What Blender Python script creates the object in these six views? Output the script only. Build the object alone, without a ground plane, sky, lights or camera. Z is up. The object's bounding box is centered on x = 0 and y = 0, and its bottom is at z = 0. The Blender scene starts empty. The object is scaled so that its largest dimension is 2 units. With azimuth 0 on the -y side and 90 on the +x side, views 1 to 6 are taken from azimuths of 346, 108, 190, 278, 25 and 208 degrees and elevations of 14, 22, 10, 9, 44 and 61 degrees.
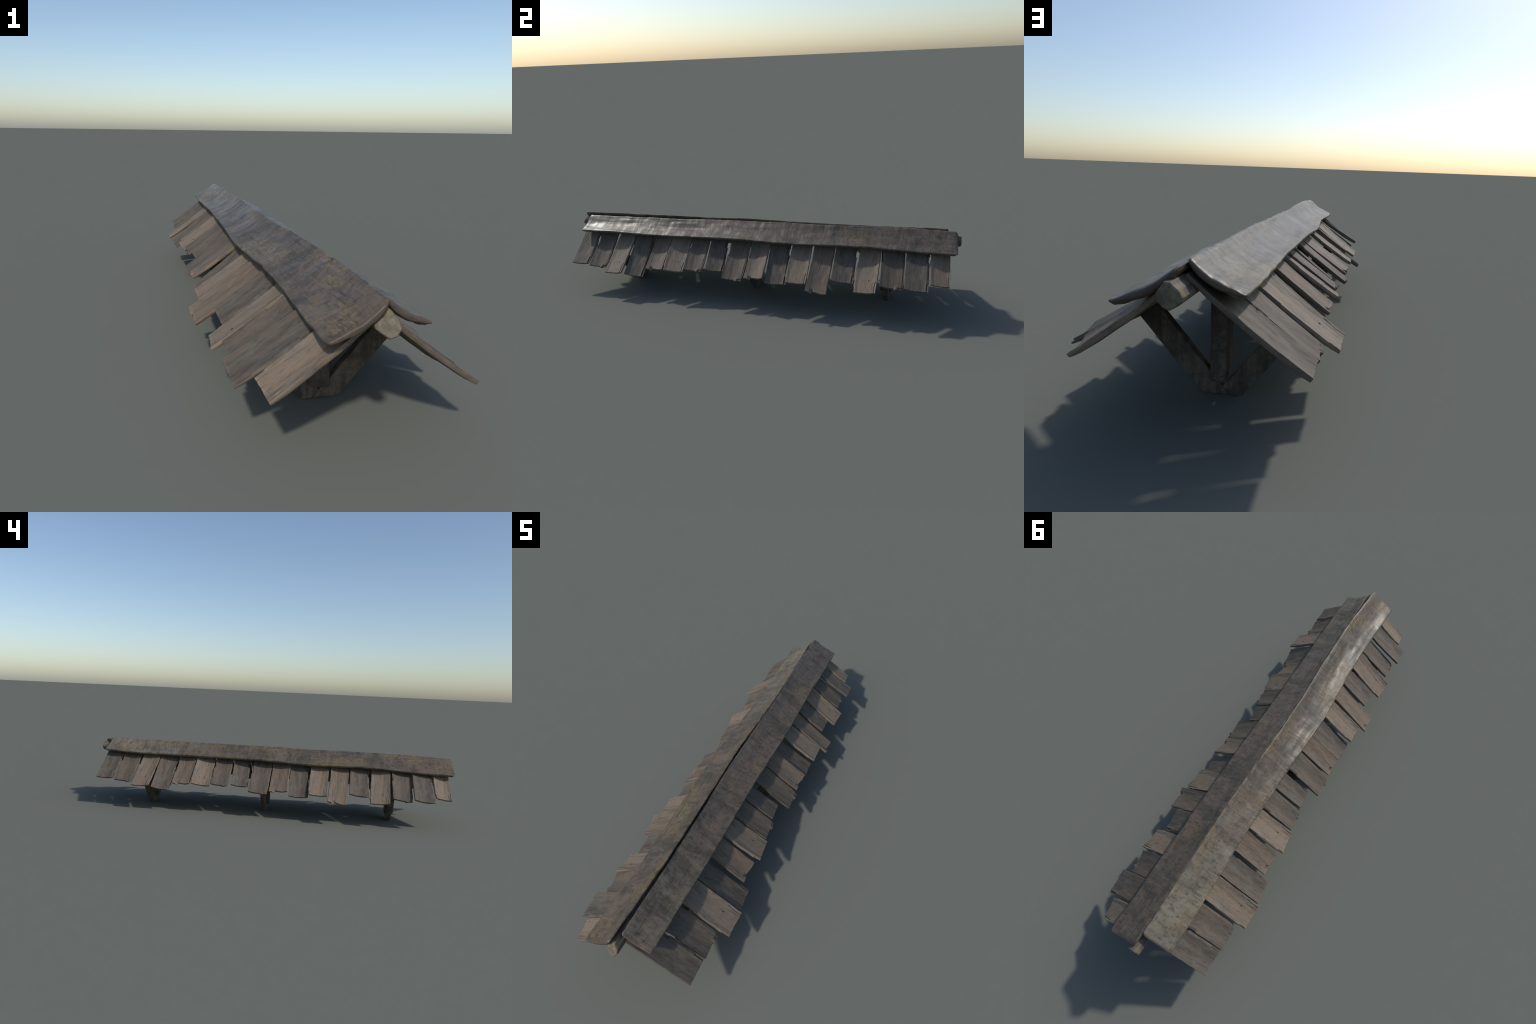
# Weathered wooden ridge roof: two long cupped ridge boards over a beam, two
# rows of eighteen split shingles and three V-shaped support frames.
import bpy, math, random
from mathutils import Vector, Matrix, noise

random.seed(7)
scene = bpy.context.scene


# ------------------------------------------------------------------ helpers
def link(obj, parent=None):
    scene.collection.objects.link(obj)
    if parent is not None:
        obj.parent = parent
    return obj


def smooth_by_angle(me, angle=35):
    me.polygons.foreach_set("use_smooth", [True] * len(me.polygons))
    me.set_sharp_from_angle(angle=math.radians(angle))


def mesh_object(name, verts, faces, material, parent, angle=40):
    me = bpy.data.meshes.new(name)
    me.from_pydata([tuple(v) for v in verts], [], faces)
    me.validate()
    me.update()
    smooth_by_angle(me, angle)
    me.materials.append(material)
    return link(bpy.data.objects.new(name, me), parent)


def clamp(v, a=0.0, b=1.0):
    return max(a, min(b, v))


def smoothstep(a, b, v):
    t = clamp((v - a) / (b - a))
    return t * t * (3 - 2 * t)


def table(points, v):
    """Smooth (cosine) interpolation in a short list of (position, value)."""
    if v <= points[0][0]:
        return points[0][1]
    for (a, p), (b, q) in zip(points, points[1:]):
        if v <= b:
            t = (v - a) / (b - a)
            return p + (q - p) * t * t * (3 - 2 * t)
    return points[-1][1]


def spline(values, f):
    """Catmull-Rom through evenly spaced values, f in 0..1."""
    n = len(values) - 1
    x = clamp(f) * n
    i = min(int(x), n - 1)
    t = x - i
    p0 = values[max(i - 1, 0)]
    p1, p2 = values[i], values[i + 1]
    p3 = values[min(i + 2, n)]
    return 0.5 * (2 * p1 + (p2 - p0) * t + (2 * p0 - 5 * p1 + 4 * p2 - p3) * t * t
                  + (3 * p1 - p0 - 3 * p2 + p3) * t ** 3)


def nz(x, y, z=0.0):
    return noise.noise(Vector((x, y, z)))


# ---------------------------------------------------------------- materials
class Nodes:
    def __init__(self, name):
        self.mat = bpy.data.materials.new(name)
        self.mat.use_nodes = True
        self.nt = self.mat.node_tree
        self.nt.nodes.clear()
        self.out = self.nt.nodes.new("ShaderNodeOutputMaterial")
        self.bsdf = self.nt.nodes.new("ShaderNodeBsdfPrincipled")
        self.nt.links.new(self.bsdf.outputs[0], self.out.inputs[0])
        self.coord = self.nt.nodes.new("ShaderNodeTexCoord").outputs["Object"]

    def link(self, a, b):
        self.nt.links.new(a, b)

    def mapping(self, scale, loc=(0, 0, 0), rot=(0, 0, 0)):
        n = self.nt.nodes.new("ShaderNodeMapping")
        n.inputs["Scale"].default_value = scale
        n.inputs["Location"].default_value = loc
        n.inputs["Rotation"].default_value = rot
        self.link(self.coord, n.inputs["Vector"])
        return n.outputs[0]

    def noise(self, vec, scale=1.0, detail=4.0, rough=0.6, distort=0.0):
        n = self.nt.nodes.new("ShaderNodeTexNoise")
        n.inputs["Scale"].default_value = scale
        n.inputs["Detail"].default_value = detail
        n.inputs["Roughness"].default_value = rough
        n.inputs["Distortion"].default_value = distort
        self.link(vec, n.inputs["Vector"])
        return n.outputs["Fac"]

    def ramp(self, fac, stops):
        n = self.nt.nodes.new("ShaderNodeValToRGB")
        r = n.color_ramp
        while len(r.elements) < len(stops):
            r.elements.new(0.5)
        for e, (p, c) in zip(r.elements, stops):
            e.position = p
            e.color = (c, c, c, 1) if isinstance(c, (int, float)) else (*c, 1)
        self.link(fac, n.inputs[0])
        return n.outputs[0]

    def mix(self, fac, a, b, mode='MIX'):
        n = self.nt.nodes.new("ShaderNodeMix")
        n.data_type = 'RGBA'
        n.blend_type = mode
        ins = [s for s in n.inputs if s.enabled]
        for s, val in zip(ins, (fac, a, b)):
            if isinstance(val, (int, float)):
                s.default_value = val
            elif isinstance(val, tuple):
                s.default_value = (*val, 1)
            else:
                self.link(val, s)
        return [o for o in n.outputs if o.enabled][0]

    def math(self, op, a, b=None, clampit=False):
        n = self.nt.nodes.new("ShaderNodeMath")
        n.operation = op
        n.use_clamp = clampit
        for s, val in zip(n.inputs, (a, b)):
            if val is None:
                continue
            if isinstance(val, (int, float)):
                s.default_value = val
            else:
                self.link(val, s)
        return n.outputs[0]

    def axis(self, which):
        n = self.nt.nodes.new("ShaderNodeSeparateXYZ")
        self.link(self.coord, n.inputs[0])
        return n.outputs[which]

    def bump(self, height, strength, distance):
        n = self.nt.nodes.new("ShaderNodeBump")
        n.inputs["Strength"].default_value = strength
        n.inputs["Distance"].default_value = distance
        self.link(height, n.inputs["Height"])
        self.link(n.outputs[0], self.bsdf.inputs["Normal"])

    def finish(self, color, rough, spec=0.5):
        self.link(color, self.bsdf.inputs["Base Color"])
        if isinstance(rough, (int, float)):
            self.bsdf.inputs["Roughness"].default_value = rough
        else:
            self.link(rough, self.bsdf.inputs["Roughness"])
        self.bsdf.inputs["Specular IOR Level"].default_value = spec
        return self.mat


def shingle_material(name, dark, base, warm, grey, seed, warm_amount, grey_amount):
    """Split shingle: grain along local Y, warm and blue-grey weathered fields,
    paler worn fibres at the split edges and the eave."""
    m = Nodes(name)
    o = (seed * 3.1, seed * 1.7, seed * 0.9)
    grain = m.noise(m.mapping((75, 7, 40), o), 1, 5, 0.65, 0.6)
    fine = m.noise(m.mapping((300, 26, 120), o), 1, 3, 0.6)
    patch = m.noise(m.mapping((26, 10, 16), o), 1, 3, 0.6, 1.0)
    streak = m.noise(m.mapping((40, 6, 20), (o[2], o[0], 2)), 1, 4, 0.65, 0.8)
    field = m.noise(m.mapping((22, 11, 12), (o[1], o[0], 4)), 1, 2, 0.5, 0.8)
    c = m.ramp(grain, [(0.26, dark), (0.46, base), (0.74, tuple(v * 1.18 for v in base))])
    c = m.mix(m.math('MULTIPLY', m.ramp(patch, [(0.44, 0.0), (0.60, 1.0)]), warm_amount), c, warm)
    c = m.mix(m.math('MULTIPLY', m.ramp(field, [(0.52, 0.0), (0.64, 1.0)]), grey_amount), c, grey)
    c = m.mix(m.ramp(streak, [(0.32, 0.55), (0.45, 0.0)]), c, dark)
    c = m.mix(m.ramp(fine, [(0.28, 0.38), (0.46, 0.0)]), c, tuple(v * 0.5 for v in dark))
    speck = m.noise(m.mapping((200, 90, 160), o), 1, 3, 0.6)
    c = m.mix(m.ramp(speck, [(0.60, 0.0), (0.72, 0.45)]), c, tuple(v * 1.35 for v in base))
    mott = m.noise(m.mapping((95, 42, 60), (5, seed, 2)), 1, 5, 0.7, 0.3)
    c = m.mix(m.ramp(mott, [(0.32, 0.5), (0.46, 0.0)]), c, dark)
    c = m.mix(m.ramp(mott, [(0.56, 0.0), (0.70, 0.4)]), c, tuple(v * 1.2 for v in warm))
    # worn pale fibres along both split edges and at the eave end
    ex = m.math('MULTIPLY', m.math('SUBTRACT', m.math('ABSOLUTE', m.axis(0)), 0.0440), 220, True)
    ey = m.math('MULTIPLY', m.math('SUBTRACT', m.math('MULTIPLY', m.axis(1), -1), 0.277), 150, True)
    worn = m.math('MULTIPLY', m.math('MAXIMUM', ex, ey), m.ramp(streak, [(0.40, 0.0), (0.62, 0.75)]))
    c = m.mix(worn, c, tuple(v * 1.25 for v in warm))
    h = m.math('ADD', grain, m.math('MULTIPLY', fine, 0.5))
    m.bump(h, 0.45, 0.0014)
    return m.finish(c, m.ramp(patch, [(0.35, 0.68), (0.65, 0.58)]), 0.24)


def board_material(name, seed, pale_at, lichen_level, base, pink, grey, ends):
    """Long ridge board: grain along local Y, dark stains across, lichen."""
    m = Nodes(name)
    o = (seed * 2.3, seed * 5.1, seed)
    grain = m.noise(m.mapping((190, 8, 120), o), 1, 5, 0.65, 0.3)
    fibre = m.noise(m.mapping((420, 22, 200), o), 1, 2, 0.6)
    cross = m.noise(m.mapping((5, 15, 5), o, (0, 0, 0.25)), 1, 5, 0.65, 0.5)
    cross2 = m.noise(m.mapping((11, 48, 11), o, (0, 0, -0.2)), 1, 4, 0.65, 0.4)
    field = m.noise(m.mapping((14, 9, 10), (seed, 3, 1)), 1, 3, 0.6, 0.4)
    field2 = m.noise(m.mapping((20, 10, 10), (1, seed, 7)), 1, 3, 0.6, 0.4)
    dark = (0.042, 0.035, 0.027)
    green = (0.046, 0.044, 0.032)
    yellow = (0.215, 0.158, 0.052)
    c = m.ramp(grain, [(0.28, dark), (0.46, base), (0.75, tuple(v * 1.25 for v in base))])
    c = m.mix(m.ramp(field, [(0.45, 0.0), (0.60, 0.75)]), c, pink)
    c = m.mix(m.ramp(field2, [(0.50, 0.0), (0.64, 0.65)]), c, grey)
    # pale, silvered end of the board
    y = m.axis(1)
    pale = m.math('MULTIPLY', m.math('SUBTRACT', m.math('MULTIPLY', y, 1 if pale_at > 0 else -1), 0.30), 2.2, True)
    pale = m.math('MULTIPLY', pale, m.ramp(m.noise(m.mapping((16, 12, 8), (4, 2, seed)), 1, 4, 0.6), [(0.38, 0.15), (0.56, 1.0)]))
    c = m.mix(m.math('MULTIPLY', pale, abs(pale_at)), c, (0.205, 0.185, 0.135))
    # dark greenish stains running over the board, broken up by the grain
    stain = m.math('MULTIPLY', m.ramp(cross, [(0.47, 0.0), (0.60, 0.85)]), m.ramp(grain, [(0.35, 1.0), (0.68, 0.45)]))
    c = m.mix(stain, c, green)
    c = m.mix(m.ramp(cross2, [(0.54, 0.0), (0.70, 0.4)]), c, dark)
    # mottled dark and rosy flecks, stretched a little over the board
    mott = m.noise(m.mapping((42, 85, 60), (7, 1, seed)), 1, 5, 0.7, 0.2)
    c = m.mix(m.ramp(mott, [(0.34, 0.75), (0.48, 0.0)]), c, dark)
    c = m.mix(m.ramp(mott, [(0.55, 0.0), (0.68, 0.55)]), c, tuple(v * 1.3 for v in pink))
    c = m.mix(m.ramp(fibre, [(0.30, 0.45), (0.45, 0.0)]), c, tuple(v * 0.6 for v in dark))
    # yellow lichen in broken flecks
    lic = m.noise(m.mapping((11, 5, 8), (seed * 7, 2, 5)), 1, 3, 0.55, 0.3)
    fleck = m.noise(m.mapping((170, 60, 90), (2, seed, 1)), 1, 4, 0.7)
    lm = m.math('MULTIPLY', m.ramp(lic, [(lichen_level, 0.0), (lichen_level + 0.14, 1.0)]),
                m.ramp(fleck, [(0.46, 0.0), (0.62, 0.7)]))
    c = m.mix(lm, c, yellow)
    # smooth brown end grain on the rounded ends
    for sign, end in ((-1, -ends[0]), (1, ends[1])):
        e = m.math('MULTIPLY', m.math('SUBTRACT', m.math('MULTIPLY', y, sign), end - 0.008), 400, True)
        c = m.mix(m.math('MULTIPLY', e, 0.75), c, (0.082, 0.062, 0.050))
    rough = m.ramp(field, [(0.35, 0.48), (0.65, 0.34)])
    ripple = m.noise(m.mapping((24, 70, 10), o, (0, 0, 0.35)), 1, 2, 0.5, 0.3)
    h = m.math('ADD', m.math('MULTIPLY', grain, 0.35), m.math('ADD', m.math('MULTIPLY', fibre, 0.15), m.math('MULTIPLY', ripple, 1.2)))
    m.bump(h, 0.5, 0.0016)
    return m.finish(c, rough, 0.30)


def timber_material(name, dark, base, light, lichen, axis='Z', rough=0.7):
    m = Nodes(name)
    s = {'X': (6, 60, 60), 'Y': (60, 6, 60), 'Z': (60, 60, 6)}[axis]
    grain = m.noise(m.mapping(s), 1, 5, 0.6, 0.4)
    blot = m.noise(m.mapping((26, 26, 26)), 1, 5, 0.65, 0.3)
    spot = m.noise(m.mapping((90, 90, 90)), 1, 3, 0.6)
    c = m.ramp(grain, [(0.30, dark), (0.55, base), (0.78, light)])
    c = m.mix(m.ramp(blot, [(0.36, 0.75), (0.55, 0.0)]), c, dark)
    c = m.mix(m.ramp(spot, [(0.30, 0.6), (0.45, 0.0)]), c, tuple(v * 0.6 for v in dark))
    lic = m.noise(m.mapping((32, 32, 32), (3, 1, 2)), 1, 4, 0.65)
    c = m.mix(m.ramp(lic, [(0.56, 0.0), (0.68, lichen)]), c, (0.22, 0.18, 0.07))
    m.bump(m.math('ADD', grain, m.math('MULTIPLY', spot, 0.6)), 0.6, 0.002)
    return m.finish(c, rough, 0.35)


MAT_SHINGLE = {
    'A': shingle_material("wood_shingle_nailed", (0.085, 0.065, 0.048), (0.170, 0.136, 0.101), (0.210, 0.155, 0.105), (0.155, 0.144, 0.129), 1, 0.75, 0.85),
    'B': shingle_material("wood_shingle_split", (0.046, 0.038, 0.030), (0.099, 0.082, 0.064), (0.132, 0.104, 0.076), (0.120, 0.113, 0.096), 2, 0.5, 0.55),
    'C': shingle_material("wood_shingle_chipped", (0.048, 0.038, 0.030), (0.106, 0.086, 0.066), (0.138, 0.106, 0.076), (0.117, 0.107, 0.091), 3, 0.5, 0.5),
    'D': shingle_material("wood_shingle_plain", (0.067, 0.052, 0.039), (0.139, 0.109, 0.081), (0.176, 0.128, 0.088), (0.130, 0.120, 0.103), 4, 0.75, 0.55),
}
MAT_BOARD_PALE = board_material("wood_ridge_board_pale", 3.0, 0.70, 0.46, (0.108, 0.084, 0.063), (0.138, 0.100, 0.076), (0.122, 0.105, 0.078), (-0.986, 0.942))
MAT_BOARD_DARK = board_material("wood_ridge_board_dark", 8.0, -0.40, 0.60, (0.102, 0.081, 0.062), (0.138, 0.102, 0.080), (0.109, 0.094, 0.074), (-0.943, 0.984))
MAT_BEAM = timber_material("wood_beam", (0.070, 0.058, 0.041), (0.150, 0.126, 0.090), (0.20, 0.172, 0.128), 0.6, 'Y')
MAT_STRUT = timber_material("wood_strut", (0.040, 0.034, 0.027), (0.112, 0.092, 0.070), (0.150, 0.124, 0.096), 0.15, 'Z')
MAT_POST = timber_material("wood_post", (0.036, 0.031, 0.026), (0.100, 0.083, 0.066), (0.135, 0.112, 0.09), 0.1, 'Z')


def nail_material():
    m = Nodes("rusted_nail")
    n = m.noise(m.mapping((300, 300, 300)), 1, 2, 0.5)
    return m.finish(m.ramp(n, [(0.3, (0.018, 0.014, 0.012)), (0.7, (0.045, 0.034, 0.028))]), 0.8, 0.2)


MAT_NAIL = nail_material()

# --------------------------------------------------------------- the thing
roof = link(bpy.data.objects.new("wooden_ridge_roof", None))
roof.empty_display_size = 0.2
roof["label"] = "weathered wooden ridge roof with split shingles on three struts"
roof["category"] = "wooden roof"


# ------------------------------------------------------------- ridge boards
def ridge_board(side, y0, y1, x_low, z_low, x_top, z_top, corner0, corner1, material, seed):
    """A long plank, cupped across its width, lofted along Y.
    The four lists give its lower and upper edge at even steps of y=-.95...95."""
    n_len, n_top = 300, 30
    verts, faces = [], []
    ring = 2 * (n_top + 1)
    # stations, packed at both ends for the rounded end grain
    st = []
    length = y1 - y0
    for e in (0.0, 0.0005, 0.0012, 0.0026, 0.0045, 0.007, 0.010, 0.014, 0.018):
        st.append(y0 + e)
    for i in range(n_len + 1):
        st.append(y0 + 0.022 + (length - 0.044) * i / n_len)
    for e in (0.018, 0.014, 0.010, 0.007, 0.0045, 0.0026, 0.0012, 0.0005, 0.0):
        st.append(y1 - e)
    for y in st:
        f = (y + 0.95) / 1.90
        low = Vector((spline(x_low, f), spline(z_low, f)))
        top = Vector((spline(x_top, f), spline(z_top, f)))
        low += Vector((nz(y * 22, seed, 1) * 0.0018 + nz(y * 6, seed, 5) * 0.002, nz(y * 14, seed, 3) * 0.0022))
        top += Vector((nz(y * 30, seed, 7) * 0.0022, nz(y * 25, seed, 9) * 0.0014))
        low += Vector((0.0035 * side, 0.0008))
        top.y += 0.0045
        chord = low - top
        width = chord.length
        d = chord / width
        nrm = Vector((-d.y, d.x))
        if nrm.y < 0:
            nrm = -nrm
        e0, e1 = y - y0, y1 - y
        e, rc = (e0, corner0) if e0 < e1 else (e1, corner1)
        inset = rc - math.sqrt(max(0.0, rc * rc - (rc - e) ** 2)) if e < rc else 0.0
        rend = 0.014
        squeeze = math.sqrt(max(0.0, 1 - (1 - e / rend) ** 2)) if e < rend else 1.0
        squeeze = 0.30 + 0.70 * squeeze
        lip = smoothstep(0.006, 0.016, e) * (0.8 + 0.2 * nz(y * 9, seed, 20))
        us = [inset / width + (1 - 1.4 * inset / width) * (0.5 - 0.5 * math.cos(math.pi * (0.06 + 0.88 * k / n_top)) - 0.00886) / 0.98229
              for k in range(n_top + 1)]
        up, dn = [], []
        for k, u in enumerate(us):
            sag = 0.0088 * math.sin(math.pi * clamp(u)) ** 1.0 * (1 - 0.25 * u)
            mid = top + d * (u * width) - nrm * sag
            th = table([(0, 0.013), (0.3, 0.018), (0.6, 0.018), (0.8, 0.013), (1.0, 0.009)], u)
            th += lip * 0.008 * smoothstep(0.62, 0.85, u)
            edge, rr = min(((u - us[0]) * width, 0.014), ((us[-1] - u) * width, 0.005))
            rnd = math.sqrt(max(0.0, 1 - (1 - edge / rr) ** 2)) if edge < rr else 1.0
            low_rnd = 0.0 if rr > 0.01 else 0.30
            rnd = low_rnd + (1 - low_rnd) * rnd
            wob = (nz(u * 5, y * 8, seed) * 0.0022 + nz(u * 3, y * 26, seed + 3) * 0.0013
                   + nz(u * 26, y * 12, seed + 6) * 0.0006) * rnd
            half_top = 0.40 * th * rnd * squeeze
            half_dn = th * 0.40 + 0.60 * th * rnd * squeeze
            face = mid - nrm * (th * 0.40)
            up.append(face + nrm * (half_top + wob))
            dn.append(face - nrm * (half_dn - th * 0.40))
        loop = up + dn[::-1]
        verts += [(side_x, y, z) for side_x, z in ((p.x, p.y) for p in loop)]
    rows = len(st)
    for i in range(rows - 1):
        for k in range(ring):
            a, b = i * ring + k, i * ring + (k + 1) % ring
            faces.append((a, b, b + ring, a + ring) if side > 0 else (a, a + ring, b + ring, b))
    cap0 = tuple(range(ring))
    cap1 = tuple(range((rows - 1) * ring, rows * ring))
    faces += [cap0[::-1], cap1] if side > 0 else [cap0, cap1[::-1]]
    return mesh_object("ridge_board", verts, faces, material, roof, 50)


# edges read every 0.19 m from the -y end to the +y end
ridge_board(-1, -0.986, 0.942,
            [-0.114, -0.108, -0.107, -0.114, -0.122, -0.118, -0.112, -0.108, -0.108, -0.113, -0.115],
            [0.283, 0.285, 0.295, 0.295, 0.293, 0.299, 0.300, 0.298, 0.298, 0.299, 0.306],
            [-0.001, 0.005, 0.006, 0.002, -0.004, -0.008, -0.002, 0.001, -0.003, -0.008, -0.013],
            [0.355, 0.360, 0.361, 0.361, 0.359, 0.363, 0.361, 0.361, 0.361, 0.361, 0.363],
            0.022, 0.013, MAT_BOARD_PALE, 2.3)
ridge_board(1, -0.943, 0.984,
            [0.114, 0.118, 0.118, 0.115, 0.115, 0.118, 0.121, 0.120, 0.117, 0.118, 0.117],
            [0.289, 0.291, 0.289, 0.289, 0.293, 0.296, 0.291, 0.294, 0.298, 0.291, 0.289],
            [0.018, 0.016, 0.013, 0.008, 0.003, 0.001, 0.003, 0.002, -0.001, -0.004, -0.005],
            [0.344, 0.344, 0.347, 0.347, 0.351, 0.352, 0.355, 0.356, 0.359, 0.359, 0.353],
            0.010, 0.020, MAT_BOARD_DARK, 9.1)


# --------------------------------------------------------------- ridge beam
def ridge_beam():
    section = [(-0.026, 0.309), (-0.018, 0.320), (-0.003, 0.334), (0.009, 0.333), (0.023, 0.315),
               (0.025, 0.303), (0.012, 0.289), (-0.001, 0.284), (-0.016, 0.294), (-0.024, 0.301)]
    cx = sum(p[0] for p in section) / len(section)
    cz = sum(p[1] for p in section) / len(section)
    sub = 4
    pts = []
    for i in range(len(section)):
        a, b = section[i], section[(i + 1) % len(section)]
        for k in range(sub):
            pts.append((a[0] + (b[0] - a[0]) * k / sub, a[1] + (b[1] - a[1]) * k / sub))
    n = len(pts)
    y0, y1 = -0.998, 1.0
    ys = [y0, y0 + 0.002, y0 + 0.006, y0 + 0.010] + [y0 + 0.014 + (y1 - y0 - 0.028) * i / 90 for i in range(91)] + [y1 - 0.010, y1 - 0.006, y1 - 0.002, y1]
    verts, faces = [], []
    for y in ys:
        e = min(y - y0, y1 - y)
        k = 0.84 + 0.16 * math.sqrt(clamp(1 - (1 - e / 0.007) ** 2)) if e < 0.007 else 1.0
        for j, (x, z) in enumerate(pts):
            r = k * (1 + 0.05 * nz(x * 60, y * 5, z * 60))
            # the -y end is sawn at a slant: its lower +x corner reaches furthest
            slant = smoothstep(-0.90, y0, y) * (0.55 * max(0.0, z - 0.292) + 0.25 * max(0.0, 0.012 - x))
            verts.append((cx + (x - cx) * r, y + slant, cz + (z - cz) * r))
    for i in range(len(ys) - 1):
        for j in range(n):
            a, b = i * n + j, i * n + (j + 1) % n
            faces.append((a, a + n, b + n, b))
    faces += [tuple(range(n)), tuple(range((len(ys) - 1) * n, len(ys) * n))[::-1]]
    mesh_object("ridge_beam", verts, faces, MAT_BEAM, roof, 32)


ridge_beam()


# ------------------------------------------------------------ support frames
def bar(name, outline, y0, y1, material, parent, seed, bevel=0.0022, taper=1.0):
    """A plank with a polygonal outline in XZ, given depth along Y."""
    n = len(outline)
    cy = 0.5 * (y0 + y1)
    verts = [(x, y0, z) for x, z in outline] + [(x, y1, z) for x, z in outline]
    faces = [tuple(range(n)), tuple(range(n, 2 * n))[::-1]]
    faces += [(i, i + n, (i + 1) % n + n, (i + 1) % n) for i in range(n)]
    me = bpy.data.meshes.new(name)
    me.from_pydata(verts, [], faces)
    import bmesh
    bm = bmesh.new()
    bm.from_mesh(me)
    bmesh.ops.recalc_face_normals(bm, faces=bm.faces)
    bmesh.ops.bevel(bm, geom=list(bm.edges), offset=bevel, segments=3, profile=0.5, affect='EDGES')
    long_edges = [e for e in bm.edges if e.calc_length() > 0.06]
    bmesh.ops.subdivide_edges(bm, edges=long_edges, cuts=14, use_grid_fill=True)
    for v in bm.verts:
        p = v.co
        lo = clamp(p.z / 0.10)
        p.y = cy + (p.y - cy) * (taper + (1 - taper) * lo)
        p.x += nz(p.z * 26, seed, p.y * 20) * 0.0016
        p.y += nz(p.z * 22, seed + 4, p.x * 20) * 0.0014
        p.z = max(p.z, 0.0)
    bmesh.ops.triangulate(bm, faces=[f for f in bm.faces if len(f.verts) > 4])
    bm.to_mesh(me)
    bm.free()
    smooth_by_angle(me, 40)
    me.materials.append(material)
    return link(bpy.data.objects.new(name, me), parent)


# two planks form the V: the +x one runs down to the foot, the -x one butts
# against it; the upper ends are cut to the slope of the shingles
STRUT_LONG = [(0.046, 0.0), (0.196, 0.172), (0.153, 0.204), (0.022, 0.052), (-0.022, 0.0)]
STRUT_SHORT = [(-0.0235, 0.0), (-0.050, 0.0), (-0.190, 0.170), (-0.154, 0.202), (-0.0055, 0.0205)]


def support_frame(y_strut, y_post, depth, x_post, width, seed, taper):
    frame = link(bpy.data.objects.new("support_frame", None), roof)
    frame.empty_display_size = 0.05
    for outline in (STRUT_LONG, STRUT_SHORT):
        bar("strut", outline, y_strut - 0.0112, y_strut + 0.0112, MAT_STRUT, frame, seed, taper=taper)
    h = width / 2
    post = [(x_post - h + 0.004, 0.035), (x_post + 0.004, 0.031), (x_post + h + 0.002, 0.035), (x_post + h, 0.10),
            (x_post + h + 0.001, 0.300), (x_post - h + 0.001, 0.300), (x_post - h, 0.09)]
    bar("post", post, y_post - depth / 2, y_post + depth / 2, MAT_POST, frame, seed + 2, bevel=0.011)


support_frame(-0.6725, -0.6750, 0.050, -0.012, 0.056, 1.0, 1.0)
support_frame(0.017, 0.0140, 0.046, -0.002, 0.048, 5.0, 0.85)
support_frame(0.682, 0.6790, 0.056, 0.001, 0.043, 9.0, 1.0)

# ------------------------------------------------------------------ shingles
SH_W, SH_L, SH_T = 0.098, 0.285, 0.0120


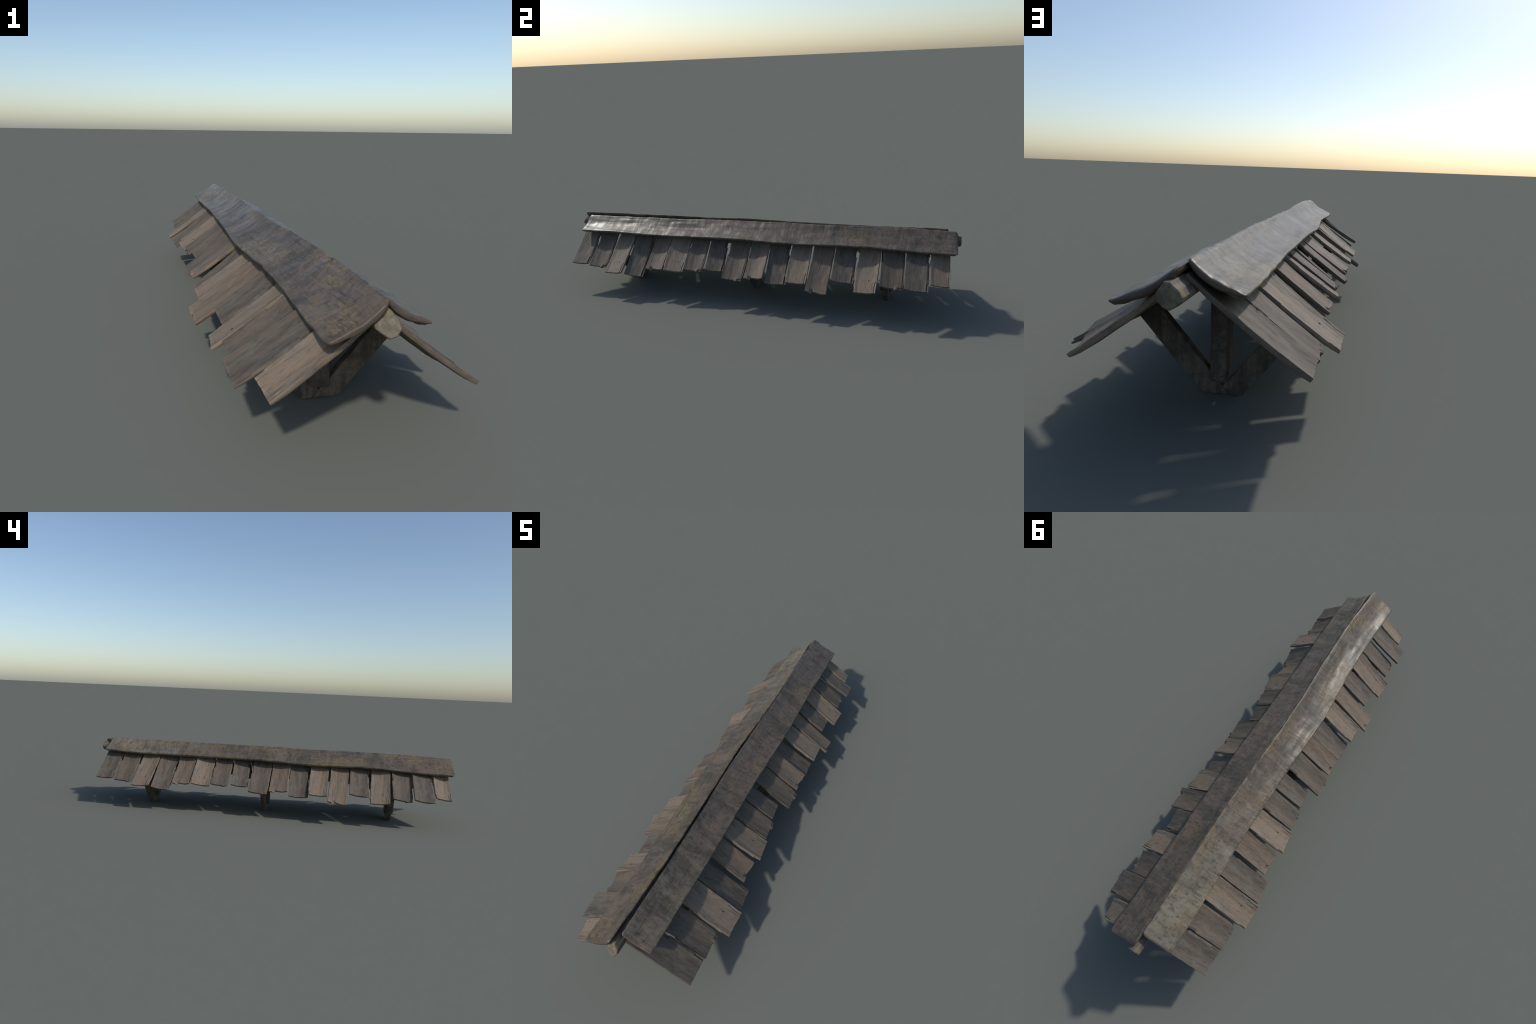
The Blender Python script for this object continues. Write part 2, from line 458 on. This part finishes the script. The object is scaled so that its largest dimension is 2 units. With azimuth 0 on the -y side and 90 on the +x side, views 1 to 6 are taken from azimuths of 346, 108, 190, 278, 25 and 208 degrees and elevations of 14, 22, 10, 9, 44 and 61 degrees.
def shingle_mesh(kind, seed):
    """One split shingle: X across (left to right), Y up the slope (0 at the
    head, -SH_L at the eave), Z out.  Cupped across, slightly bell-cast."""
    nx, ny = 56, 96
    # parameter lines, packed at the edges
    S = [0.0, 0.008, 0.02] + [0.035 + 0.93 * i / nx for i in range(nx + 1)] + [0.98, 0.992, 1.0]
    T = [0.0, 0.004] + [0.012 + 0.976 * i / ny for i in range(ny + 1)] + [0.994, 0.998, 1.0]

    def left(t):
        v = 0.0 + 0.0010 * nz(t * 9, seed, 2) + 0.0003 * nz(t * 40, seed, 8)
        if kind == 'A':
            v += 0.0035 * smoothstep(0.50, 0.52, t) * (1 - smoothstep(0.90, 0.915, t)) * -1 + 0.001
        if kind == 'C':
            v += 0.0035 * smoothstep(0.42, 0.44, t) * (1 - smoothstep(0.53, 0.545, t))
            v += 0.001 * (1 - smoothstep(0.42, 0.43, t))
        if kind == 'D':
            v += 0.003 * smoothstep(0.30, 0.5, t)
        return v

    def right(t):
        v = SH_W + 0.0010 * nz(t * 9, seed, 12) + 0.0003 * nz(t * 40, seed, 18)
        if kind == 'B':
            v -= 0.004 * smoothstep(0.36, 0.375, t) * (1 - smoothstep(0.47, 0.485, t))
        if kind == 'C':
            v -= 0.003 * smoothstep(0.86, 0.98, t)
        return v

    def eave(s):
        """how far the eave end is drawn back (positive = shorter)"""
        v = 0.0010 * nz(s * 9, seed, 30) + 0.0006 * nz(s * 30, seed, 31)
        if kind == 'C':
            v += 0.004 * (1 - smoothstep(0.60, 0.64, s)) - 0.003 * smoothstep(0.62, 0.66, s) * (1 - smoothstep(0.78, 0.80, s))
        if kind == 'D':
            v += -0.002 + 0.005 * smoothstep(0.30, 0.33, s) * (1 - smoothstep(0.33, 0.75, s))
            v -= 0.003 * smoothstep(0.18, 0.20, s) * (1 - smoothstep(0.30, 0.32, s))
        if kind == 'B':
            v += 0.002 * (1 - smoothstep(0.0, 0.3, s))
        return v

    def cup(s):
        return -0.0060 * (1 - (2 * s - 1) ** 2) + 0.0005 * math.sin(9 * s + seed)

    def bell(t):
        return -0.014 * t * (1 - t)

    def carve(s, t):
        """relief cut into the upper face"""
        v = 0.0
        if kind == 'B':
            low = smoothstep(0.855, 0.875, t)
            high = 1 - smoothstep(0.46, 0.475, t)
            band = smoothstep(0.885, 0.895, s)
            v += 0.0055 * band * max(low, high * 0.8)
            v += 0.0060 * smoothstep(0.86, 1.0, s) ** 2 * (1 - max(low, high))
        if kind == 'A':
            gx = 0.925 + 0.006 * math.sin(t * 40) - 0.10 * (t - 0.83)
            groove = math.exp(-((s - gx) / 0.011) ** 2) * smoothstep(0.80, 0.84, t)
            v += 0.0045 * groove
            v += 0.0015 * smoothstep(gx, gx + 0.02, s) * smoothstep(0.82, 0.84, t)
            v += 0.004 * (1 - smoothstep(0.02, 0.04, s)) * smoothstep(0.50, 0.52, t)
        if kind == 'C':
            v += 0.004 * smoothstep(0.78, 0.80, s) * smoothstep(0.965, 0.975, t)
            v -= 0.0020 * math.exp(-((s - 0.71) / 0.05) ** 2 - ((t - 0.975) / 0.025) ** 2)
            v += 0.003 * (1 - smoothstep(0.045, 0.055, s)) * smoothstep(0.40, 0.41, t) * (1 - smoothstep(0.545, 0.555, t))
            v += 0.0022 * smoothstep(0.93, 0.97, s)
        if kind == 'D':
            v += 0.006 * smoothstep(0.95, 0.99, t + 0.18 * (0.34 - s)) * smoothstep(0.20, 0.24, s) * (1 - smoothstep(0.34, 0.42, s))
            v += 0.0020 * smoothstep(0.95, 1.0, s)
        v += 0.0010 * nz(s * 5, t * 4, seed) + 0.0004 * nz(s * 16, t * 5, seed + 2) + 0.0003 * nz(s * 30, t * 50, seed + 4)
        return v

    verts, idx_t, idx_b = [], {}, {}
    for j, t in enumerate(T):
        l, r = left(t), right(t)
        for i, s in enumerate(S):
            x = l + (r - l) * s - SH_W / 2
            y = -SH_L * t + eave(s) * smoothstep(0.85, 1.0, t)
            base = cup(s) + bell(t)
            d = min(s * SH_W, (1 - s) * SH_W, (1 - t) * SH_L)
            rr = 0.0016
            rnd = rr - math.sqrt(max(0.0, rr * rr - (rr - d) ** 2)) if d < rr else 0.0
            thick = SH_T * (0.80 + 0.20 * smoothstep(0.0, 0.5, t)) * (1 - 0.15 * smoothstep(0.93, 1.0, t))
            zt = base - carve(s, t) - rnd
            zb = base - thick + 0.7 * rnd + 0.0010 * nz(s * 6, t * 6, seed + 9)
            zb = min(zb, zt - 0.0012)
            idx_t[i, j] = len(verts)
            verts.append((x, y, zt))
            idx_b[i, j] = len(verts)
            verts.append((x, y, zb))
    faces = []
    a, b = len(S), len(T)
    for j in range(b - 1):
        for i in range(a - 1):
            faces.append((idx_t[i, j], idx_t[i, j + 1], idx_t[i + 1, j + 1], idx_t[i + 1, j]))
            faces.append((idx_b[i, j], idx_b[i + 1, j], idx_b[i + 1, j + 1], idx_b[i, j + 1]))
    for j in range(b - 1):
        faces.append((idx_t[0, j], idx_b[0, j], idx_b[0, j + 1], idx_t[0, j + 1]))
        faces.append((idx_t[a - 1, j], idx_t[a - 1, j + 1], idx_b[a - 1, j + 1], idx_b[a - 1, j]))
    for i in range(a - 1):
        faces.append((idx_t[i, 0], idx_t[i + 1, 0], idx_b[i + 1, 0], idx_b[i, 0]))
        faces.append((idx_t[i, b - 1], idx_b[i, b - 1], idx_b[i + 1, b - 1], idx_t[i + 1, b - 1]))
    me = bpy.data.meshes.new("shingle")
    me.from_pydata(verts, [], faces)
    me.update()
    smooth_by_angle(me, 38)
    me.materials.append(MAT_SHINGLE[kind])
    return me


SHINGLE = {k: shingle_mesh(k, s) for k, s in (('A', 3.7), ('B', 11.2), ('C', 19.4), ('D', 27.9))}


def nail_mesh():
    verts, faces = [(0, 0, 0.0006)], []
    n = 10
    for ring, (r, z) in enumerate(((0.0016, 0.0007), (0.0024, 0.0002), (0.0024, -0.004))):
        for k in range(n):
            w = 2 * math.pi * k / n
            verts.append((r * math.cos(w) * (1 + 0.2 * math.sin(3 * w)), 1.3 * r * math.sin(w), z))
    for k in range(n):
        faces.append((0, 1 + k, 1 + (k + 1) % n))
        for ring in (0, 1):
            p, q = 1 + ring * n + k, 1 + ring * n + (k + 1) % n
            faces.append((p, p + n, q + n, q))
    me = bpy.data.meshes.new("nail")
    me.from_pydata(verts, [], faces)
    me.update()
    smooth_by_angle(me, 50)
    me.materials.append(MAT_NAIL)
    return me


NAIL = nail_mesh()

# kind, middle of the eave (x, y, z), y of the head, width, rise of the right
# eave corner over the left, forward swing of the right corner, nail
SHINGLES = [
    ('B', 0.237, -0.888, 0.158, -0.894, 0.097, 0.001, 0.008, 0),
    ('C', 0.239, -0.782, 0.147, -0.790, 0.098, -0.004, 0.007, 0),
    ('A', 0.274, -0.673, 0.137, -0.672, 0.098, 0.011, -0.003, 1),
    ('B', 0.260, -0.562, 0.123, -0.567, 0.098, -0.016, -0.005, 0),
    ('D', 0.231, -0.458, 0.156, -0.459, 0.096, 0.010, -0.008, 0),
    ('A', 0.246, -0.343, 0.160, -0.355, 0.100, -0.014, -0.015, 1),
    ('C', 0.233, -0.241, 0.162, -0.250, 0.093, -0.006, 0.005, 0),
    ('B', 0.213, -0.135, 0.163, -0.150, 0.088, -0.011, -0.008, 0),
    ('C', 0.256, -0.029, 0.140, -0.030, 0.100, -0.005, 0.007, 0),
    ('D', 0.249, 0.076, 0.158, 0.073, 0.096, 0.014, -0.002, 0),
    ('B', 0.248, 0.186, 0.136, 0.170, 0.098, -0.005, 0.002, 0),
    ('A', 0.258, 0.285, 0.155, 0.284, 0.095, -0.001, -0.009, 0),
    ('D', 0.283, 0.385, 0.128, 0.398, 0.097, -0.013, -0.012, 0),
    ('B', 0.229, 0.497, 0.164, 0.499, 0.098, -0.012, 0.004, 0),
    ('A', 0.265, 0.600, 0.138, 0.611, 0.096, 0.013, 0.001, 1),
    ('C', 0.244, 0.716, 0.158, 0.715, 0.098, -0.013, 0.000, 0),
    ('B', 0.261, 0.821, 0.166, 0.821, 0.099, -0.011, 0.001, 0),
    ('A', 0.215, 0.919, 0.176, 0.917, 0.080, -0.012, -0.016, 0),
]
HEAD = (0.012, 0.331)
TILT = 0.0058          # each row is tipped a little along the ridge

for side in (1, -1):
    row = (Matrix.Rotation(0.0 if side > 0 else math.pi, 4, 'Z')
           @ Matrix.Translation((0.001 * side, -0.001 * side, -0.0030 * side)) @ Matrix.Rotation(TILT * side, 4, 'X'))
    for kind, x, y, z, y_head, width, rise, swing, nailed in SHINGLES:
        eave = Vector((x + 0.0030, y, z + 0.0020))
        head = Vector((HEAD[0], y_head, HEAD[1]))
        up = head - eave
        length = up.length
        up.normalize()
        across = Vector((swing * 0.5, width, rise)).normalized()
        normal = across.cross(up).normalized()
        across = up.cross(normal).normalized()
        m = Matrix.Identity(4)
        for r in range(3):
            m[r][0], m[r][1], m[r][2] = across[r], up[r], normal[r]
        m.translation = head
        scale = Matrix.Diagonal((width * 1.035 / SH_W, length / SH_L, 1.0, 1.0))
        shingle = link(bpy.data.objects.new("shingle", SHINGLE[kind]), roof)
        shingle.matrix_world = row @ m @ scale
        if nailed:
            nail = link(bpy.data.objects.new("nail", NAIL), shingle)
            nail.location = (0.012, -0.80 * SH_L, -0.0060 - 0.0022 + 0.0008)
